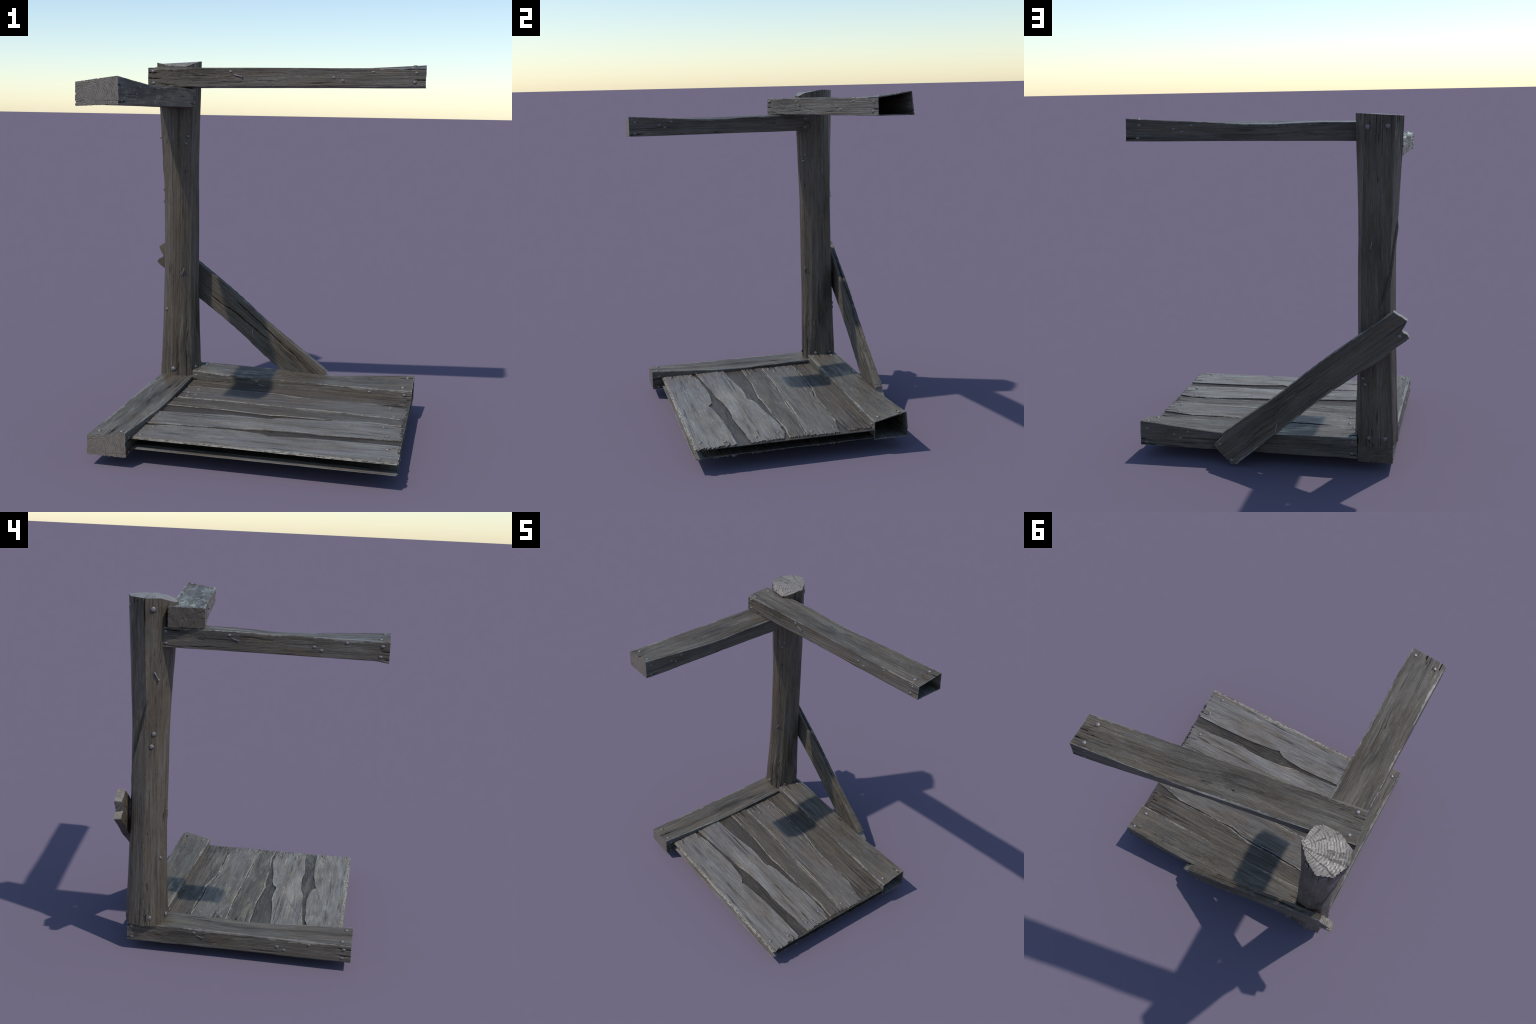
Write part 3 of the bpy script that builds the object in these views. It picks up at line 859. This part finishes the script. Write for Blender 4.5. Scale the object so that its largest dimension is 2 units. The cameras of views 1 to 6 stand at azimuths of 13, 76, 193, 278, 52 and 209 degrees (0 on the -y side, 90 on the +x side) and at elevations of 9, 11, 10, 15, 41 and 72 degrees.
def build_brace():
    def shape(u):
        x = -1.15 + 1.31 * u
        lo = edge_low(x) + 0.0015 * vnoise(x * 40, 1, 0, 6)
        hi = edge_up(x) + 0.0015 * vnoise(x * 40, 2, 0, 7)
        tw = -0.005 * smooth(0.35, 1, u)
        return x, (lo, BR_Y0 - tw * 0.3 + 0 * x), (hi, BR_Y0 + 0 * x), (hi, BR_Y1 + 0 * x), (lo, BR_Y1 - tw + 0 * x)
    r = random.Random(9)
    cr = [Crack("top", -0.15, 0.14, 0.07, 0.05, 0.004, 0.002, 0.004, 3), Crack("bottom", -0.75, -0.10, 0.06, 0.10, 0.006, 0.003, 0.006, 4),
          Crack("bottom", -0.62, 0.15, 0.135, 0.12, 0.006, 0.003, 0.006, 5), Crack("bottom", -0.30, 0.16, 0.145, 0.10, 0.004, 0.002, 0.004, 6),
          Crack("back", -1.1, 0.2, 0.022, 0.022, 0.004, 0.003, 0.004, 7)]
    for face in ("top", "bottom"):
        for _ in range(12):
            a, c = r.uniform(-1.15, -0.1), r.uniform(0.1, 0.9) * 0.17
            cr.append(Crack(face, a, a + r.uniform(0.12, 0.4), c, c + r.uniform(-.02, .02), r.uniform(0.0012, 0.0035), r.uniform(0.0016, 0.003), 0.005, r.randint(0, 99)))
        for _ in range(6):
            c = r.uniform(0.08, 0.92) * 0.165
            cr.append(Crack(face, 0.19, 0.17 - r.uniform(0.04, 0.15), c, c, r.uniform(0.002, 0.004), 0.002, 0.003, r.randint(0, 99)))
    V, F, M = board_surface(shape, 300, 64, 18, 0.0012, cr, 61, 0.004, worn=3, worn_width=0.006)
    # notched upper end, stepped lower end: slide the last stretch of fibres along the grain
    y = V[:, 1]
    u = (V[:, 0] + 1.15) / 1.31
    V[:, 0] += (up_end(y) + 1.15) * (1 - smooth(0.0, 0.05, u)) + (low_end(y) - 0.16) * smooth(0.93, 1.0, u)
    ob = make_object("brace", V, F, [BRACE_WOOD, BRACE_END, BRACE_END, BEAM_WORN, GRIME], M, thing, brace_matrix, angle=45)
    def local(x, z):
        return x * d.x + z * d.z, x * up.x + z * up.z
    for x, z, r_ in ((-0.742, 0.812, 0.0115), (0.283, 0.128, 0.0105), (0.217, 0.036, 0.0115)):
        a, c = local(x, z)
        put_nail(ob, (a, c, BR_Y1 + (0.004 if z < 0.1 else 0.001 if z < 0.2 else 0)), (0, 0, 1), r_)
    a, c = local(-0.052, 0.270)
    put_nail(ob, (a, c, BR_Y1 + 0.001), (0, 0, 1), 0.040, (0.70, -0.75, 0))
    a, c = local(-0.20, 0.40)
    put_nail(ob, (a, c + 0.02, BR_Y0), (0, 0, -1), 0.040, (0.75, -0.6, 0))
    return ob

build_brace()
for o in (proto_nail, proto_bent):
    bpy.data.objects.remove(o)
